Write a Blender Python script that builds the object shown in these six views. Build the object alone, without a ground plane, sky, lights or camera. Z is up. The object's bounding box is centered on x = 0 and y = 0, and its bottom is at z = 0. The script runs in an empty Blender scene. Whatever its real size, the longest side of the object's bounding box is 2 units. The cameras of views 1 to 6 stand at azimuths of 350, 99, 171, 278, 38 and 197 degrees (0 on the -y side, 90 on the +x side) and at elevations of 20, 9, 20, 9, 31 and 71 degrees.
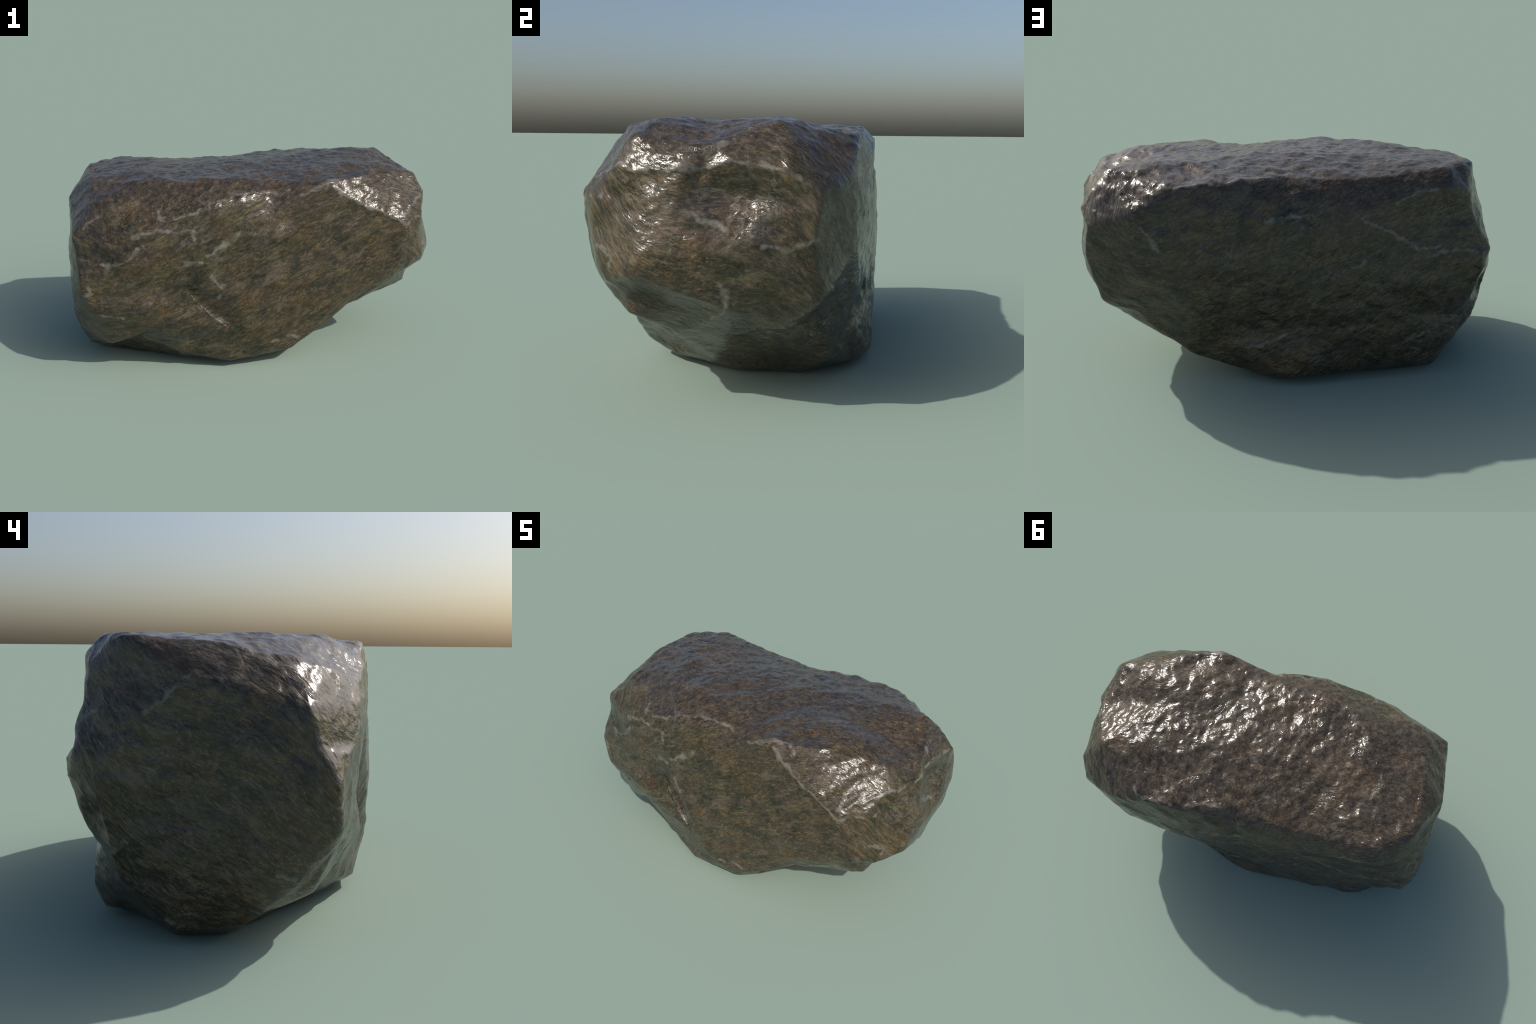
"""A single wet, weathered boulder.

The block is described by its corner points: where facets meet along the rim,
the ends, the front, the back and the belly.  The corners are joined into facets,
the facets are divided finely, their edges worn round, and then the relief
(foliation ripples, pits, a cleft in the front face, raised quartz veins) is
pushed into the surface.  One node material carries the mineral colours.
"""
import math
import bpy
import numpy as np
from mathutils import Vector, kdtree, noise

# corner points of the facets, metres
LANDMARKS = {
    "top_and_rim": [
        (0.833, 0.204, 1.031), (-0.860, 0.305, 1.015), (-0.700, 0.420, 1.030), (-0.689, 0.485, 0.965),
        (-0.355, 0.420, 0.992), (-0.145, 0.400, 0.987), (0.040, 0.370, 1.000), (0.245, 0.440, 1.003),
        (0.524, 0.445, 0.989), (0.720, 0.300, 0.995), (0.740, 0.440, 0.870), (0.925, -0.030, 0.945),
        (0.634, -0.505, 0.834), (0.400, -0.484, 0.952), (0.350, -0.472, 1.000), (0.700, -0.250, 1.035),
        (0.885, -0.280, 0.965), (0.050, -0.430, 0.960), (-0.177, -0.330, 1.025), (-0.434, -0.300, 1.022),
        (-0.860, -0.050, 0.996), (-0.639, -0.200, 1.002), (-0.621, -0.475, 0.800), (-0.519, -0.468, 0.870),
        (-0.228, -0.488, 0.930), (-0.075, -0.460, 0.955), (0.270, 0.020, 1.036), (-0.400, 0.170, 1.024),
        (-0.910, 0.027, 0.966), (-0.500, 0.000, 1.030), (0.450, 0.170, 1.036), (0.580, -0.390, 1.010),
        (0.580, -0.060, 1.028), (0.140, 0.150, 1.032), (0.390, -0.130, 1.033), (0.440, -0.250, 1.028),
        (0.600, 0.280, 1.018), (-0.660, 0.100, 1.022), (-0.800, 0.120, 1.010), (-0.790, -0.325, 0.925),
        (-0.730, -0.458, 0.670), (0.945, 0.240, 0.760), (0.050, 0.445, 0.930), (0.820, -0.180, 0.990),
        (-0.900, -0.335, 0.843), (-0.862, -0.238, 0.916), (-0.868, -0.167, 0.938), (0.955, 0.062, 0.896),
        (0.955, 0.213, 0.872), (-0.660, -0.335, 0.932), (-0.530, -0.365, 0.945), (-0.620, 0.000, 1.034),
    ],
    "left_end": [
        (-0.985, 0.050, 0.890), (-0.970, -0.335, 0.790), (-0.944, -0.399, 0.615), (-0.903, -0.433, 0.400),
        (-0.956, -0.297, 0.253), (-0.944, -0.120, 0.080), (-0.860, 0.120, 0.000), (-0.677, 0.439, 0.028),
        (-0.695, 0.478, 0.116), (-0.870, 0.503, 0.611), (-0.850, 0.469, 0.742), (-0.830, 0.448, 0.793),
        (-0.880, 0.487, 0.520), (-0.860, 0.445, 0.380), (-0.965, 0.368, 0.515), (-0.965, 0.250, 0.760),
        (-0.995, 0.010, 0.770), (-0.985, 0.070, 0.230), (-1.004, -0.250, 0.459), (-0.970, 0.320, 0.640),
        (-0.997, -0.250, 0.300), (-0.950, 0.318, 0.308), (-0.940, 0.296, 0.216), (-0.930, 0.460, 0.630),
        (-0.615, 0.407, 0.000), (-0.790, -0.058, 0.000), (-0.945, -0.426, 0.529), (-0.957, 0.120, 0.056),
        (-0.920, 0.360, 0.440), (-0.887, 0.312, 0.855), (-1.000, -0.200, 0.600), (-0.925, 0.385, 0.720),
        (-0.800, 0.430, 0.935), (-0.985, -0.330, 0.510),
    ],
    "front_face": [
        (-0.250, -0.510, 0.500), (-0.170, -0.485, 0.225), (-0.198, -0.461, 0.046), (0.150, -0.470, 0.090),
        (0.170, -0.370, 0.040), (0.100, -0.515, 0.458), (-0.050, -0.509, 0.178), (0.450, -0.505, 0.740),
        (0.770, -0.480, 0.560), (0.406, -0.485, 0.349), (0.100, -0.513, 0.500), (-0.600, -0.445, 0.290),
        (-0.600, -0.485, 0.600), (-0.100, -0.495, 0.750), (-0.508, -0.425, 0.203), (-0.816, -0.340, 0.162),
        (-0.390, -0.497, 0.710), (0.380, -0.515, 0.520), (0.170, -0.487, 0.790), (-0.580, -0.475, 0.370),
        (0.720, -0.462, 0.465), (0.000, -0.472, 0.830), (-0.670, -0.466, 0.460), (0.460, -0.430, 0.290),
    ],
    "right_end": [
        (0.929, 0.354, 0.805), (0.960, 0.260, 0.865), (0.970, -0.090, 0.880), (0.930, -0.309, 0.877),
        (0.880, -0.410, 0.800), (0.752, -0.503, 0.780), (0.835, -0.320, 0.365), (0.920, -0.370, 0.500),
        (1.000, -0.250, 0.535), (0.950, 0.330, 0.660), (0.892, 0.342, 0.450), (1.000, -0.020, 0.620),
        (0.932, 0.060, 0.415), (0.968, -0.240, 0.700), (0.840, 0.210, 0.340), (0.955, 0.228, 0.531),
        (0.865, -0.150, 0.420), (0.985, 0.100, 0.630), (0.872, -0.432, 0.645), (0.985, -0.110, 0.735),
    ],
    "underside": [
        (0.335, -0.200, 0.085), (0.795, 0.240, 0.316), (0.548, 0.300, 0.180), (0.479, 0.350, 0.135),
        (0.112, 0.450, 0.027), (0.120, 0.480, 0.070), (0.010, 0.505, 0.050), (0.300, 0.225, 0.010),
        (0.298, -0.062, 0.017), (-0.600, 0.000, 0.000), (-0.430, -0.310, 0.030), (-0.300, 0.350, 0.000),
        (0.600, 0.350, 0.240), (-0.100, 0.200, 0.000), (-0.760, 0.320, 0.055),
    ],
    "back_face": [
        (-0.613, 0.491, 0.090), (-0.300, 0.515, 0.500), (0.300, 0.480, 0.500), (0.690, 0.450, 0.585),
        (-0.300, 0.487, 0.860), (0.380, 0.490, 0.870), (-0.600, 0.497, 0.620), (0.570, 0.485, 0.760),
        (0.320, 0.420, 0.270), (0.110, 0.463, 0.280), (-0.600, 0.487, 0.360), (0.330, 0.500, 0.670),
        (0.130, 0.508, 0.680), (0.000, 0.512, 0.530), (0.460, 0.497, 0.630), (-0.580, 0.482, 0.780),
        (-0.420, 0.517, 0.500), (0.500, 0.458, 0.470), (0.000, 0.500, 0.810), (0.010, 0.478, 0.300),
        (-0.280, 0.508, 0.300), (0.740, 0.345, 0.385),
    ],
    "hollows": [
        (0.130, -0.360, 0.995), (-0.955, -0.350, 0.680), (-0.800, 0.412, 0.291), (-0.820, 0.480, 0.655),
        (-0.420, -0.452, 0.500), (0.690, -0.206, 0.269), (-0.650, 0.327, 0.002), (0.272, -0.377, 0.155),
        (0.770, -0.060, 0.985), (0.922, 0.060, 0.780), (0.530, -0.250, 0.260), (0.938, -0.030, 0.810),
        (-0.420, -0.405, 0.100), (-0.670, -0.330, 0.190), (0.842, -0.330, 0.428), (0.280, -0.280, 0.115),
    ],
}
CENTRE = np.array((0.0, 0.0, 0.5))
HALF = np.array((1.0, 0.5, 0.5))
FINE = 0.011             # edge length the facets are divided to
WEAR = 7                 # rounds of wearing the edges down
ROUND_LOOK = 11          # rounds of evening out the shading across facet edges

# pale quartz veins, as lines over the surface
VEINS = [
    [(-0.546, -0.390, 0.922), (-0.527, -0.447, 0.883), (-0.488, -0.471, 0.865), (-0.342, -0.480, 0.904), (-0.271, -0.471, 0.932), (-0.099, -0.437, 0.967), (-0.009, -0.429, 0.967), (0.069, -0.435, 0.954)],
    [(-0.670, -0.457, 0.791), (-0.534, -0.476, 0.812), (-0.467, -0.479, 0.812), (-0.434, -0.484, 0.793), (-0.374, -0.488, 0.807), (-0.364, -0.494, 0.758)],
    [(-0.295, -0.500, 0.672), (-0.179, -0.497, 0.734), (-0.133, -0.494, 0.775)],
    [(-0.916, -0.341, 0.821), (-0.883, -0.335, 0.853), (-0.813, -0.347, 0.878)],
    [(-0.926, -0.372, 0.667), (-0.868, -0.413, 0.644), (-0.801, -0.442, 0.642), (-0.723, -0.459, 0.656)],
    [(-0.705, -0.463, 0.670), (-0.624, -0.476, 0.739)],
    [(-0.408, -0.481, 0.635), (-0.328, -0.502, 0.630)],
    [(-0.358, -0.468, 0.378), (-0.245, -0.475, 0.306), (-0.168, -0.486, 0.227)],
    [(-0.288, -0.506, 0.562), (-0.234, -0.510, 0.493), (-0.252, -0.496, 0.432)],
    [(-0.868, -0.425, 0.367), (-0.740, -0.441, 0.345)],
    [(0.110, -0.489, 0.172), (0.174, -0.478, 0.151)],
    [(-0.042, -0.492, 0.135), (0.062, -0.491, 0.153)],
    [(0.207, -0.460, 0.946), (0.277, -0.466, 0.969), (0.348, -0.469, 1.000), (0.449, -0.437, 1.004)],
    [(0.391, -0.477, 0.968), (0.533, -0.498, 0.867), (0.634, -0.505, 0.834), (0.750, -0.501, 0.763), (0.893, -0.385, 0.779)],
    [(-0.916, -0.430, 0.540), (-0.898, -0.433, 0.506), (-0.935, -0.421, 0.482)],
    [(0.758, -0.486, 0.796), (0.928, -0.310, 0.878), (0.943, -0.249, 0.860), (0.968, -0.107, 0.874), (0.932, -0.029, 0.873), (0.955, 0.062, 0.896), (0.952, 0.134, 0.888), (0.955, 0.213, 0.872), (0.942, 0.308, 0.823)],
    [(0.929, -0.017, 0.937), (0.901, 0.063, 0.964)],
    [(0.976, -0.069, 0.728), (0.968, -0.009, 0.704), (0.965, 0.046, 0.686)],
    [(0.973, 0.176, 0.630), (0.959, 0.259, 0.629), (0.947, 0.329, 0.647)],
    [(0.963, 0.039, 0.502), (0.937, 0.049, 0.428), (0.793, -0.065, 0.329)],
    [(0.904, -0.386, 0.610), (0.938, -0.336, 0.591), (0.937, -0.343, 0.540)],
    [(0.937, -0.334, 0.505), (0.963, -0.247, 0.507)],
    [(0.150, 0.496, 0.835), (0.038, 0.484, 0.852), (-0.066, 0.482, 0.855)],
    [(-0.292, 0.491, 0.820), (-0.457, 0.493, 0.730), (-0.561, 0.494, 0.664), (-0.664, 0.488, 0.670)],
    [(-0.207, 0.511, 0.575), (-0.295, 0.509, 0.620), (-0.367, 0.502, 0.673)],
    [(-0.600, 0.497, 0.620), (-0.741, 0.486, 0.646), (-0.886, 0.482, 0.626)],
    [(0.229, 0.446, 0.197), (0.078, 0.472, 0.248), (-0.011, 0.481, 0.291)],
    [(0.697, 0.451, 0.823), (0.621, 0.470, 0.711)],
    [(-0.459, 0.486, 0.895), (-0.548, 0.479, 0.938), (-0.733, 0.465, 0.944)],
    [(-0.534, 0.494, 0.200), (-0.642, 0.484, 0.227)],
    [(-0.971, 0.201, 0.783), (-0.981, 0.126, 0.820), (-0.981, 0.097, 0.855), (-0.975, 0.035, 0.897)],
    [(-0.874, 0.429, 0.749), (-0.910, 0.346, 0.783)],
    [(-0.934, 0.327, 0.304), (-0.963, 0.271, 0.348)],
    [(-0.959, 0.133, 0.092), (-0.958, 0.081, 0.072)],
    [(-0.990, -0.231, 0.272), (-0.948, -0.298, 0.247)],
    [(0.261, -0.465, 0.965), (0.330, -0.453, 1.000), (0.443, -0.441, 1.001)],
    [(0.373, -0.478, 0.976), (0.407, -0.485, 0.942)],
    [(-0.282, -0.500, 0.680), (-0.134, -0.494, 0.773)],
    [(0.890, -0.408, 0.611), (0.945, -0.327, 0.584)],
    [(0.588, 0.394, 0.992), (0.547, 0.439, 0.981), (0.382, 0.442, 0.996)],
    [(0.299, 0.433, 1.002), (0.224, 0.396, 1.007), (0.131, 0.396, 1.002)],
]


# ------------------------------------------------------------------ facets
def join_corners(dirs):
    """Facets between neighbouring corners, as seen from the middle of the stone."""
    n = len(dirs)
    first = [0]
    for i in range(1, n):
        if len(first) == 4:
            break
        pick = dirs[first + [i]]
        if np.linalg.matrix_rank(pick[1:] - pick[0], tol=0.25) == len(first):
            first.append(i)
    inner = dirs[first].mean(0)

    def outward(f):
        a, b, c = dirs[list(f)]
        return f if np.cross(b - a, c - a) @ (a - inner) > 0 else (f[0], f[2], f[1])

    p, q, r, s = first
    faces = [outward(f) for f in ((p, q, r), (p, q, s), (p, r, s), (q, r, s))]
    for i in range(n):
        if i in first:
            continue
        seen = [f for f in faces if np.cross(dirs[f[1]] - dirs[f[0]], dirs[f[2]] - dirs[f[0]]) @ (dirs[i] - dirs[f[0]]) > 1e-12]
        rim = {(f[k], f[(k + 1) % 3]) for f in seen for k in range(3)}
        gone = set(seen)
        faces = [f for f in faces if f not in gone]
        faces += [(a, b, i) for a, b in sorted(rim) if (b, a) not in rim]
    return faces


def calm_facets(pts, faces, hollow, rounds=6):
    """Turn the diagonal of a facet pair where that leaves the flatter surface."""
    faces = [tuple(f) for f in faces]

    def normal(f):
        v = np.cross(pts[f[1]] - pts[f[0]], pts[f[2]] - pts[f[0]])
        size = np.linalg.norm(v)
        return v / size if size > 1e-9 else v * 0

    def sharpest(f):
        p = pts[list(f)]
        best = 9.0
        for i in range(3):
            a, b = p[(i + 1) % 3] - p[i], p[(i + 2) % 3] - p[i]
            best = min(best, math.acos(max(-1, min(1, a @ b / np.linalg.norm(a) / np.linalg.norm(b)))))
        return best

    def bend(m, n):
        return math.acos(max(-1.0, min(1.0, float(m @ n))))

    for _ in range(rounds):
        done = 0
        side = {(f[k], f[(k + 1) % 3]): i for i, f in enumerate(faces) for k in range(3)}
        for a, b in sorted(side):
            if a > b or a in hollow or b in hollow or (a, b) not in side or (b, a) not in side:
                continue
            i, j = side[a, b], side[b, a]
            c = next(x for x in faces[i] if x not in (a, b))
            d = next(x for x in faces[j] if x not in (a, b))
            if (c, d) in side or (d, c) in side:
                continue
            old, new = ((a, b, c), (b, a, d)), ((c, d, b), (d, c, a))
            old_n, new_n = [normal(f) for f in old], [normal(f) for f in new]
            if min(m @ n for m in new_n for n in old_n) < 0 or min(map(sharpest, new)) < 0.14:
                continue

            def cost(pair, normals, diagonal):
                total = bend(*normals) * np.linalg.norm(diagonal)
                for f, n in zip(pair, normals):
                    for k in range(3):
                        e = (f[(k + 1) % 3], f[k])
                        if e in side and side[e] not in (i, j):
                            total += bend(n, normal(faces[side[e]])) * np.linalg.norm(pts[e[0]] - pts[e[1]])
                return total

            if cost(new, new_n, pts[c] - pts[d]) < cost(old, old_n, pts[a] - pts[b]) - 1e-4:
                for f in (faces[i], faces[j]):
                    for k in range(3):
                        side.pop((f[k], f[(k + 1) % 3]), None)
                faces[i], faces[j] = new
                for q in (i, j):
                    for k in range(3):
                        side[faces[q][k], faces[q][(k + 1) % 3]] = q
                done += 1
        if not done:
            break
    return faces


def divide(pts, faces, longest):
    """Split edges at their middle until none is longer than `longest` allows there."""
    pts, faces = np.asarray(pts, float), np.asarray(faces, int)
    while True:
        e = np.sort(np.concatenate([faces[:, [0, 1]], faces[:, [1, 2]], faces[:, [2, 0]]]), 1)
        uniq, back = np.unique(e, axis=0, return_inverse=True)
        back = back.reshape(-1)
        length = np.linalg.norm(pts[uniq[:, 0]] - pts[uniq[:, 1]], axis=1)
        split = length > longest((pts[uniq[:, 0]] + pts[uniq[:, 1]]) / 2)
        if not split.any():
            return pts, faces
        n = len(faces)
        # a facet's longest edge is split whenever any of its edges is
        for _ in range(12):
            per = np.stack([back[:n], back[n:2 * n], back[2 * n:]], 1)
            hit = split[per].any(1)
            top = per[np.arange(n), length[per].argmax(1)]
            before = split.sum()
            split[top[hit]] = True
            if split.sum() == before:
                break
        middle = np.full(len(uniq), -1)
        middle[split] = len(pts) + np.arange(split.sum())
        pts = np.concatenate([pts, (pts[uniq[split, 0]] + pts[uniq[split, 1]]) / 2])
        m = middle[per]
        made = []
        count = (m >= 0).sum(1)
        keep = count == 0
        made.append(faces[keep])
        for k in range(3):            # one edge split
            s = (count == 1) & (m[:, k] >= 0)
            f, mid = faces[s], m[s, k]
            a, b, c = f[:, k], f[:, (k + 1) % 3], f[:, (k + 2) % 3]
            made += [np.stack([a, mid, c], 1), np.stack([mid, b, c], 1)]
        for k in range(3):            # two edges split, edge k whole
            s = (count == 2) & (m[:, k] < 0)
            f = faces[s]
            a, b, c = f[:, k], f[:, (k + 1) % 3], f[:, (k + 2) % 3]
            mb, mc = m[s, (k + 1) % 3], m[s, (k + 2) % 3]
            made += [np.stack([mb, c, mc], 1), np.stack([a, b, mb], 1), np.stack([a, mb, mc], 1)]
        s = count == 3
        f, mm = faces[s], m[s]
        made += [np.stack([f[:, 0], mm[:, 0], mm[:, 2]], 1), np.stack([mm[:, 0], f[:, 1], mm[:, 1]], 1),
                 np.stack([mm[:, 2], mm[:, 1], f[:, 2]], 1), mm]
        faces = np.concatenate(made)


def neighbours(faces, count):
    e = np.concatenate([faces[:, [0, 1]], faces[:, [1, 2]], faces[:, [2, 0]]])
    return e[:, 0], e[:, 1], np.maximum(np.bincount(e[:, 0], minlength=count), 1)


def soften(values, faces, rounds, amount=0.5):
    """Average each point with its neighbours."""
    i, j, n = neighbours(faces, len(values))
    v = values.copy()
    for _ in range(rounds):
        if v.ndim == 1:
            mean = np.bincount(i, v[j], minlength=len(v)) / n
        else:
            mean = np.stack([np.bincount(i, v[j, k], minlength=len(v)) / n for k in range(3)], 1)
        v += amount * (mean - v)
    return v


def point_normals(pts, faces):
    fn = np.cross(pts[faces[:, 1]] - pts[faces[:, 0]], pts[faces[:, 2]] - pts[faces[:, 0]])
    out = np.stack([sum(np.bincount(faces[:, c], fn[:, k], minlength=len(pts)) for c in range(3)) for k in range(3)], 1)
    return out / np.maximum(np.linalg.norm(out, axis=1), 1e-12)[:, None]


# ------------------------------------------------------------------ relief
def along(pts, line):
    """Distance to a polyline, and the part of the way along it."""
    best = np.full(len(pts), 9.0)
    where = np.zeros(len(pts))
    line = np.asarray(line, float)
    steps = np.linalg.norm(np.diff(line, axis=0), axis=1)
    start = np.concatenate([[0], np.cumsum(steps)])
    for k in range(len(line) - 1):
        d = line[k + 1] - line[k]
        t = np.clip(((pts - line[k]) @ d) / (d @ d), 0, 1)
        dist = np.linalg.norm(pts - line[k] - t[:, None] * d, axis=1)
        near = dist < best
        best[near] = dist[near]
        where[near] = (start[k] + t[near] * steps[k]) / start[-1]
    return best, where


def across(pts, line, up):
    """Distance to a polyline, counted negative on the side that `up` points away from."""
    best = np.full(len(pts), 9.0)
    sign = np.ones(len(pts))
    line = np.asarray(line, float)
    for p, q in zip(line[:-1], line[1:]):
        d = q - p
        t = np.clip(((pts - p) @ d) / (d @ d), 0, 1)
        rel = pts - p - t[:, None] * d
        dist = np.linalg.norm(rel, axis=1)
        near = dist < best
        best[near] = dist[near]
        sign[near] = np.where(rel[near] @ (up - d * (up @ d) / (d @ d)) < 0, -1, 1)
    return best * sign


def grain(pts, scale, squash, tilt, octaves, seed):
    """Fractal noise drawn out along tilted layers of the stone."""
    c, s = math.cos(tilt), math.sin(tilt)
    off = Vector((seed * 3.17, seed * 1.31, seed * 2.23))
    out = np.empty(len(pts))
    u = (c * pts[:, 0] + s * pts[:, 2]) * scale
    w = (-s * pts[:, 0] + c * pts[:, 2]) * scale * squash
    v = pts[:, 1] * scale
    fractal = noise.fractal
    for k in range(len(pts)):
        out[k] = fractal(Vector((u[k], v[k], w[k])) + off, 0.9, 2.1, octaves)
    return out


def flakes(pts, scale, squash, tilt, seed):
    """Broken ledges: patches that each lie a little higher or lower than the next."""
    c, s = math.cos(tilt), math.sin(tilt)
    out = np.empty(len(pts))
    off = seed * 2.7
    for k, (px, py, pz) in enumerate(pts):
        p = Vector(((c * px + s * pz) * scale + off, py * scale, (-s * px + c * pz) * scale * squash))
        p += 0.35 * noise.noise_vector(p * 1.7)
        (d1, d2, *_), (first, *_) = noise.voronoi(p)
        edge = min(1.0, (d2 - d1) * 3.0)
        out[k] = edge * noise.noise(first * 3.3)
    return out


def smoothstep(a, b, x):
    t = np.clip((x - a) / (b - a), 0, 1)
    return t * t * (3 - 2 * t)


CLEFT = [(-0.42, -0.47, 0.54), (-0.405, -0.47, 0.465), (-0.345, -0.475, 0.385), (-0.26, -0.485, 0.305), (-0.17, -0.485, 0.225)]


def build_surface():
    corners = np.array([p for region in LANDMARKS.values() for p in region])
    hollow = set(range(len(corners) - len(LANDMARKS["hollows"]), len(corners)))
    dirs = (corners - CENTRE) / HALF
    dirs /= np.linalg.norm(dirs, axis=1)[:, None]
    facets = calm_facets(corners, join_corners(dirs), hollow)
    pts, faces = divide(corners, facets, lambda p: np.where(along(p, CLEFT)[0] < 0.05, 0.4 * FINE, FINE))
    pts = soften(pts, faces, WEAR)
    flat = point_normals(pts, faces)
    nor = soften(flat, faces, 6)
    nor /= np.linalg.norm(nor, axis=1)[:, None]
    round_nor = soften(nor, faces, ROUND_LOOK)
    round_nor /= np.linalg.norm(round_nor, axis=1)[:, None]

    up = smoothstep(0.35, 0.75, nor[:, 2])                    # the ripple-worn top
    low = grain(pts, 4.5, 1.8, 0.45, 2, 1)
    mid = grain(pts, 12.0, 2.0, 0.45, 2, 2)
    lumps = grain(pts, 26.0, 1.4, 0.45, 1.5, 3)
    push = (0.007 + 0.003 * up) * low + (0.0020 + 0.0042 * up) * mid + (0.0005 + 0.0014 * up) * lumps
    push += (0.010 - 0.005 * up) * flakes(pts, 5.0, 1.8, 0.45, 4) + (0.0028 - 0.001 * up) * flakes(pts, 13.0, 1.8, 0.45, 5)
    # the cleft: above and to the right of it the stone is broken back, its lower lip stands proud
    dist, part = along(pts, CLEFT)
    ends = smoothstep(0, 0.25, part) * (1 - smoothstep(0.6, 1.0, part))
    front = nor[:, 1] < -0.3
    wander = 0.010 * mid + 0.006 * lumps
    side = across(pts, CLEFT, np.array((0.62, 0.0, 0.78))) + wander
    push -= front * ends * 0.013 * smoothstep(-0.003, 0.004, side) * np.exp(-(np.maximum(side, 0) / 0.075) ** 2) * np.exp(-(np.maximum(dist - np.abs(side), 0) / 0.05) ** 2)
    push += front * ends * 0.003 * (side < 0.002) * np.exp(-(dist / 0.035) ** 2)
    # the veins stand slightly proud
    vein = np.full(len(pts), 9.0)
    for line in VEINS:
        vein = np.minimum(vein, along(pts, line)[0])
    push += 0.0025 * np.exp(-(vein / 0.012) ** 2)
    out = pts + nor * push[:, None]
    out[:, 2] = np.maximum(out[:, 2], 0)
    shade = round_nor + (point_normals(out, faces) - flat)
    shade /= np.linalg.norm(shade, axis=1)[:, None]
    return out, faces, shade


# ------------------------------------------------------------------ material
def stone_material(veins):
    mat = bpy.data.materials.new("wet_stone")
    mat.use_nodes = True
    nt = mat.node_tree
    nt.nodes.clear()
    link = nt.links.new

    def node(kind, **values):
        n = nt.nodes.new(kind)
        for key, value in values.items():
            setattr(n, key, value)
        return n

    def ramp(source, *stops):
        n = node("ShaderNodeValToRGB")
        while len(n.color_ramp.elements) < len(stops):
            n.color_ramp.elements.new(0.5)
        for el, (at, col) in zip(n.color_ramp.elements, stops):
            el.position = at
            el.color = (*col, 1) if isinstance(col, tuple) else (col, col, col, 1)
        link(source, n.inputs[0])
        return n.outputs[0]

    def mix(factor, a, b, how="MIX"):
        n = node("ShaderNodeMix", data_type="RGBA", blend_type=how)
        for socket, value in ((n.inputs[0], factor), (n.inputs[6], a), (n.inputs[7], b)):
            if hasattr(value, "links"):
                link(value, socket)
            else:
                socket.default_value = (*value, 1) if isinstance(value, tuple) else value
        return n.outputs[2]

    def math_(op, a, b=0.0, clamp=False):
        n = node("ShaderNodeMath", operation=op, use_clamp=clamp)
        for socket, value in zip(n.inputs, (a, b)):
            if hasattr(value, "links"):
                link(value, socket)
            else:
                socket.default_value = value
        return n.outputs[0]

    coords = node("ShaderNodeTexCoord").outputs["Object"]

    sep = node("ShaderNodeSeparateXYZ")
    link(coords, sep.inputs[0])
    x, y, z = sep.outputs

    # the bedding rises along the front, falls along the back and swings round the ends
    swing = math_("MULTIPLY", y, math_("SUBTRACT", 1.0, math_("MULTIPLY", math_("MULTIPLY", y, y), 4.0)))
    bed = math_("ADD", z, math_("MULTIPLY", math_("MULTIPLY", x, y), 0.85))
    for toward, amount in ((1.0, -0.9), (-1.0, 0.5)):
        end = node("ShaderNodeMapRange", interpolation_type="SMOOTHSTEP")
        link(math_("MULTIPLY", x, toward), end.inputs[0])
        end.inputs[1].default_value, end.inputs[2].default_value = 0.55, 1.0
        bed = math_("ADD", bed, math_("MULTIPLY", math_("MULTIPLY", swing, end.outputs[0]), amount))

    def layered(squash):
        n = node("ShaderNodeCombineXYZ")
        link(x, n.inputs[0])
        link(y, n.inputs[1])
        link(math_("MULTIPLY", bed, squash), n.inputs[2])
        return n.outputs[0]

    def noise_(vector, scale, detail=6.0, rough=0.6, distort=0.0):
        n = node("ShaderNodeTexNoise")
        n.inputs["Scale"].default_value = scale
        n.inputs["Detail"].default_value = detail
        n.inputs["Roughness"].default_value = rough
        n.inputs["Distortion"].default_value = distort
        link(vector, n.inputs["Vector"])
        return n.outputs["Fac"]

    flow = layered(1.7)
    fibre = layered(2.3)
    big = noise_(flow, 2.6, 4, 0.55, 0.6)
    patch = noise_(flow, 4.6, 7, 0.62, 0.8)
    blot = noise_(flow, 8.0, 7, 0.64, 0.7)
    fine = noise_(fibre, 34.0, 8, 0.78, 0.4)
    speck = noise_(fibre, 75.0, 5, 0.7, 0.4)

    # mineral ground: olive body, purple-brown crust, rust and ochre
    olive = ramp(fine, (0.32, (0.011, 0.010, 0.005)), (0.50, (0.048, 0.041, 0.021)), (0.70, (0.150, 0.117, 0.060)))
    crust = ramp(fine, (0.32, (0.010, 0.008, 0.006)), (0.50, (0.045, 0.035, 0.026)), (0.70, (0.135, 0.103, 0.073)))
    slate = ramp(fine, (0.32, (0.005, 0.006, 0.004)), (0.50, (0.019, 0.019, 0.012)), (0.70, (0.058, 0.051, 0.030)))
    umber = ramp(fine, (0.32, (0.012, 0.008, 0.004)), (0.50, (0.064, 0.041, 0.020)), (0.70, (0.180, 0.119, 0.058)))
    base = mix(ramp(patch, (0.44, 0.0), (0.58, 1.0)), olive, crust)
    base = mix(ramp(noise_(flow, 8.5, 6, 0.62, 0.7), (0.50, 0.0), (0.62, 0.9)), base, umber)
    base = mix(ramp(blot, (0.36, 0.9), (0.52, 0.0)), base, slate)
    # lighter and darker clouds in the grain
    cloud = noise_(flow, 10.0, 7, 0.66, 0.6)
    base = mix(ramp(cloud, (0.34, 0.9), (0.50, 0.0)), base, mix(0.55, base, (0.004, 0.004, 0.003)))
    base = mix(ramp(cloud, (0.52, 0.0), (0.70, 0.5)), base, (0.145, 0.112, 0.078))
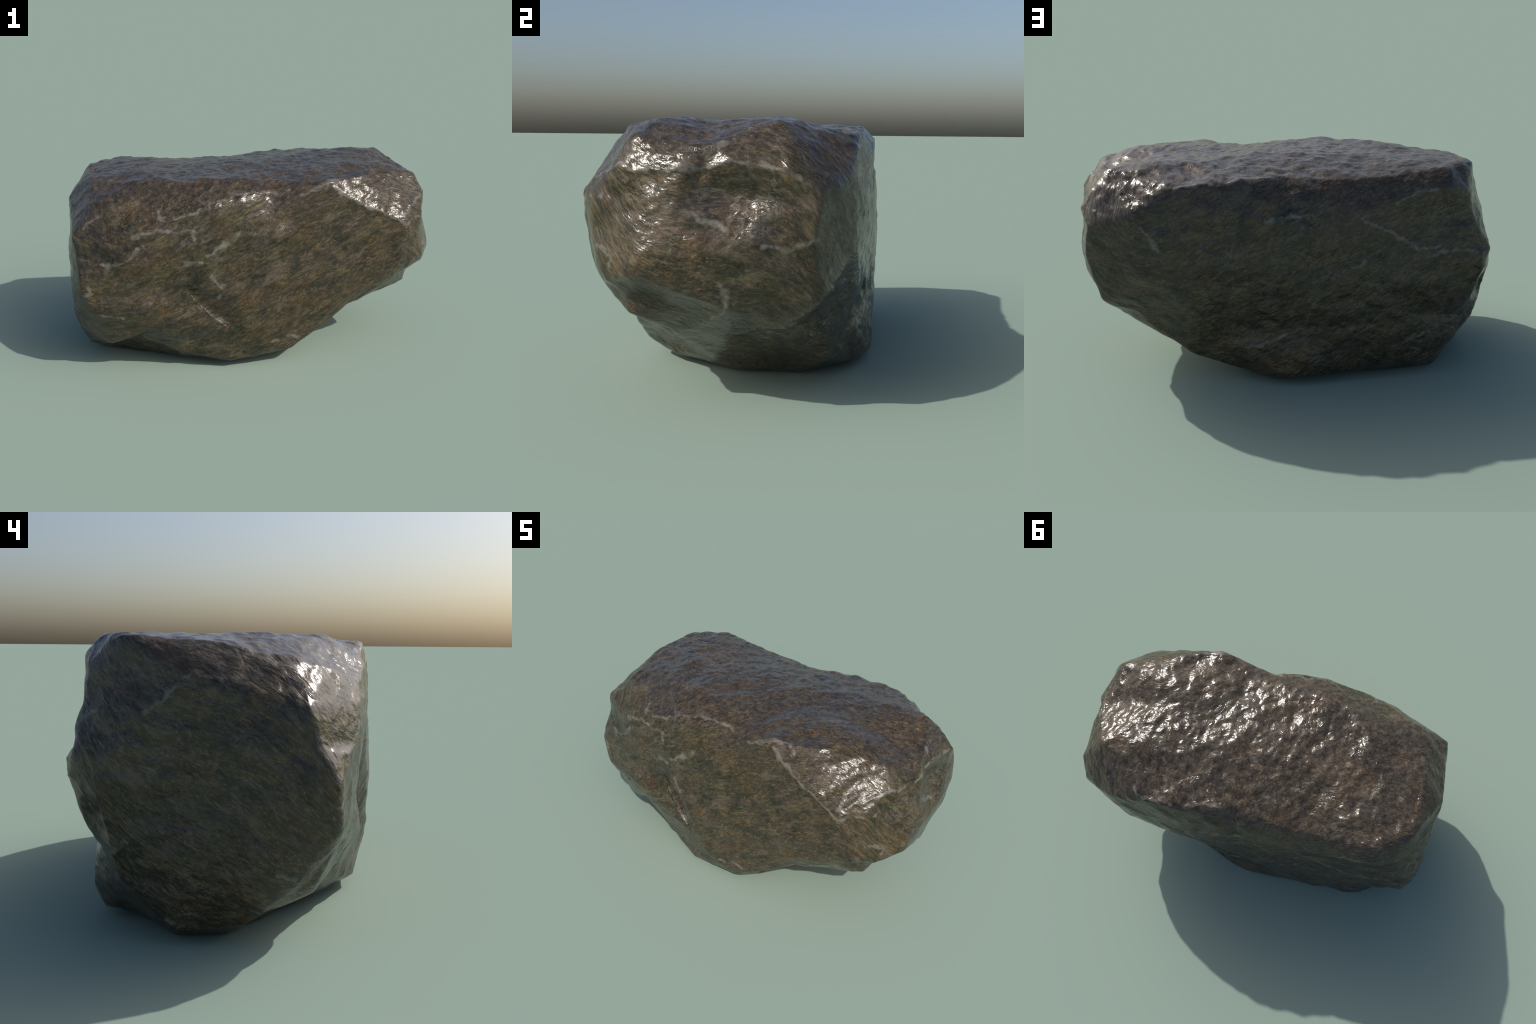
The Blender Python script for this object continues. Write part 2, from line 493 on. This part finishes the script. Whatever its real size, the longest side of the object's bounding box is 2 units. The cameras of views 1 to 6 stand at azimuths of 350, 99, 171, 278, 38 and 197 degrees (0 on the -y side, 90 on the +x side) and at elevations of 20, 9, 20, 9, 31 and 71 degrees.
    # the crust lies thickest on the cap of the block
    cap = math_("ADD", z, math_("MULTIPLY", math_("SUBTRACT", patch, 0.5), 0.45))
    base = mix(math_("MULTIPLY", ramp(cap, (0.84, 0.0), (0.93, 1.0)), 0.6), base, crust)
    rust = ramp(big, (0.55, 0.0), (0.72, 0.7))
    base = mix(rust, base, mix(0.5, base, (0.090, 0.050, 0.022)))
    ochre = math_("MULTIPLY", ramp(speck, (0.54, 0.0), (0.66, 0.8)), ramp(noise_(flow, 5.5, 5, 0.6, 1.0), (0.45, 0.08), (0.62, 1.0)))
    base = mix(ochre, base, (0.230, 0.152, 0.064))
    dark = ramp(noise_(fibre, 45.0, 6, 0.65, 1.2), (0.28, 1.0), (0.42, 0.0))
    base = mix(dark, base, (0.011, 0.011, 0.009))
    pale = ramp(noise_(flow, 15.0, 5, 0.6, 1.4), (0.60, 0.0), (0.76, 0.4))
    base = mix(pale, base, (0.100, 0.090, 0.074))
    # hair-thin pale filaments where a slow noise crosses its middle
    thread = ramp(math_("ABSOLUTE", math_("SUBTRACT", noise_(flow, 3.2, 5, 0.6, 1.0), 0.5)), (0.0, 1.0), (0.012, 0.0))
    thread = math_("MULTIPLY", thread, ramp(noise_(coords, 4.0, 3), (0.50, 0.0), (0.62, 0.55)))
    base = mix(thread, base, (0.150, 0.140, 0.120))

    # short dark cracks along the bedding
    crack = ramp(math_("ABSOLUTE", math_("SUBTRACT", noise_(fibre, 4.5, 6, 0.62, 0.8), 0.5)), (0.0, 1.0), (0.010, 0.0))
    crack = math_("MULTIPLY", crack, ramp(noise_(coords, 6.0, 3), (0.50, 0.0), (0.60, 0.85)))
    base = mix(crack, base, (0.008, 0.008, 0.006))

    # quartz veins: how near the point lies to one of the vein lines, wandering a little
    wob = node("ShaderNodeTexNoise")
    wob.inputs["Scale"].default_value = 18.0
    wob.inputs["Detail"].default_value = 3.0
    link(coords, wob.inputs["Vector"])
    shift = node("ShaderNodeVectorMath", operation="MULTIPLY_ADD")
    link(wob.outputs["Color"], shift.inputs[0])
    shift.inputs[1].default_value = (0.06, 0.06, 0.06)
    shift.inputs[2].default_value = (-0.03, -0.03, -0.03)
    moved = node("ShaderNodeVectorMath", operation="ADD")
    link(coords, moved.inputs[0])
    link(shift.outputs[0], moved.inputs[1])
    def line_distance(lines):
        near = None
        for line in lines:
            for p, q in zip(line[:-1], line[1:]):
                d = [b - a for a, b in zip(p, q)]
                size = sum(v * v for v in d)
                rel = node("ShaderNodeVectorMath", operation="SUBTRACT")
                link(moved.outputs[0], rel.inputs[0])
                rel.inputs[1].default_value = p
                dot = node("ShaderNodeVectorMath", operation="DOT_PRODUCT")
                link(rel.outputs[0], dot.inputs[0])
                dot.inputs[1].default_value = [v / size for v in d]
                t = math_("MINIMUM", math_("MAXIMUM", dot.outputs["Value"], 0.0), 1.0)
                foot = node("ShaderNodeVectorMath", operation="SCALE")
                foot.inputs[0].default_value = d
                link(t, foot.inputs["Scale"])
                dist = node("ShaderNodeVectorMath", operation="DISTANCE")
                link(rel.outputs[0], dist.inputs[0])
                link(foot.outputs[0], dist.inputs[1])
                near = dist.outputs["Value"] if near is None else math_("MINIMUM", near, dist.outputs["Value"])
        return near

    near = line_distance(veins)
    thick = math_("ADD", near, math_("MULTIPLY", math_("SUBTRACT", noise_(coords, 16.0, 3), 0.5), 0.026))
    vein = ramp(thick, (0.001, 0.75), (0.012, 0.0))
    vein = math_("MULTIPLY", vein, ramp(noise_(coords, 11.0, 4), (0.34, 0.4), (0.50, 1.0)))
    base = mix(vein, base, (0.185, 0.172, 0.150))

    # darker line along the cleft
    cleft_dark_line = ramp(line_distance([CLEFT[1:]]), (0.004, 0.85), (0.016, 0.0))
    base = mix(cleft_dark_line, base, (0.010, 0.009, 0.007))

    bsdf = node("ShaderNodeBsdfPrincipled")
    link(base, bsdf.inputs["Base Color"])
    link(ramp(blot, (0.35, 0.15), (0.65, 0.24)), bsdf.inputs["Roughness"])
    bsdf.inputs["Specular IOR Level"].default_value = 0.5

    h1 = noise_(flow, 26.0, 2, 0.45, 0.5)
    h2 = noise_(fibre, 60.0, 3, 0.55, 0.4)
    height = math_("ADD", h1, math_("MULTIPLY", h2, 0.28))
    height = math_("SUBTRACT", height, math_("MULTIPLY", crack, 0.35))
    bump = node("ShaderNodeBump")
    bump.inputs["Strength"].default_value = 0.27
    bump.inputs["Distance"].default_value = 0.02
    link(height, bump.inputs["Height"])
    link(bump.outputs[0], bsdf.inputs["Normal"])
    out = node("ShaderNodeOutputMaterial")
    link(bsdf.outputs[0], out.inputs[0])
    return mat


def main():
    pts, faces, shade = build_surface()
    me = bpy.data.meshes.new("rock")
    me.from_pydata(pts.tolist(), [], faces.tolist())
    me.update()
    me.shade_smooth()
    me.normals_split_custom_set_from_vertices(shade.tolist())
    # let the vein lines touch the finished surface
    tree = kdtree.KDTree(len(pts))
    for i, p in enumerate(pts):
        tree.insert(p, i)
    tree.balance()
    veins = [[tuple(tree.find(p)[0]) for p in line] for line in VEINS]
    me.materials.append(stone_material(veins))
    rock = bpy.data.objects.new("rock", me)
    rock["label"] = "wet blocky brown boulder with flat top and pale veins"
    rock["category"] = "rock"
    bpy.context.scene.collection.objects.link(rock)


main()
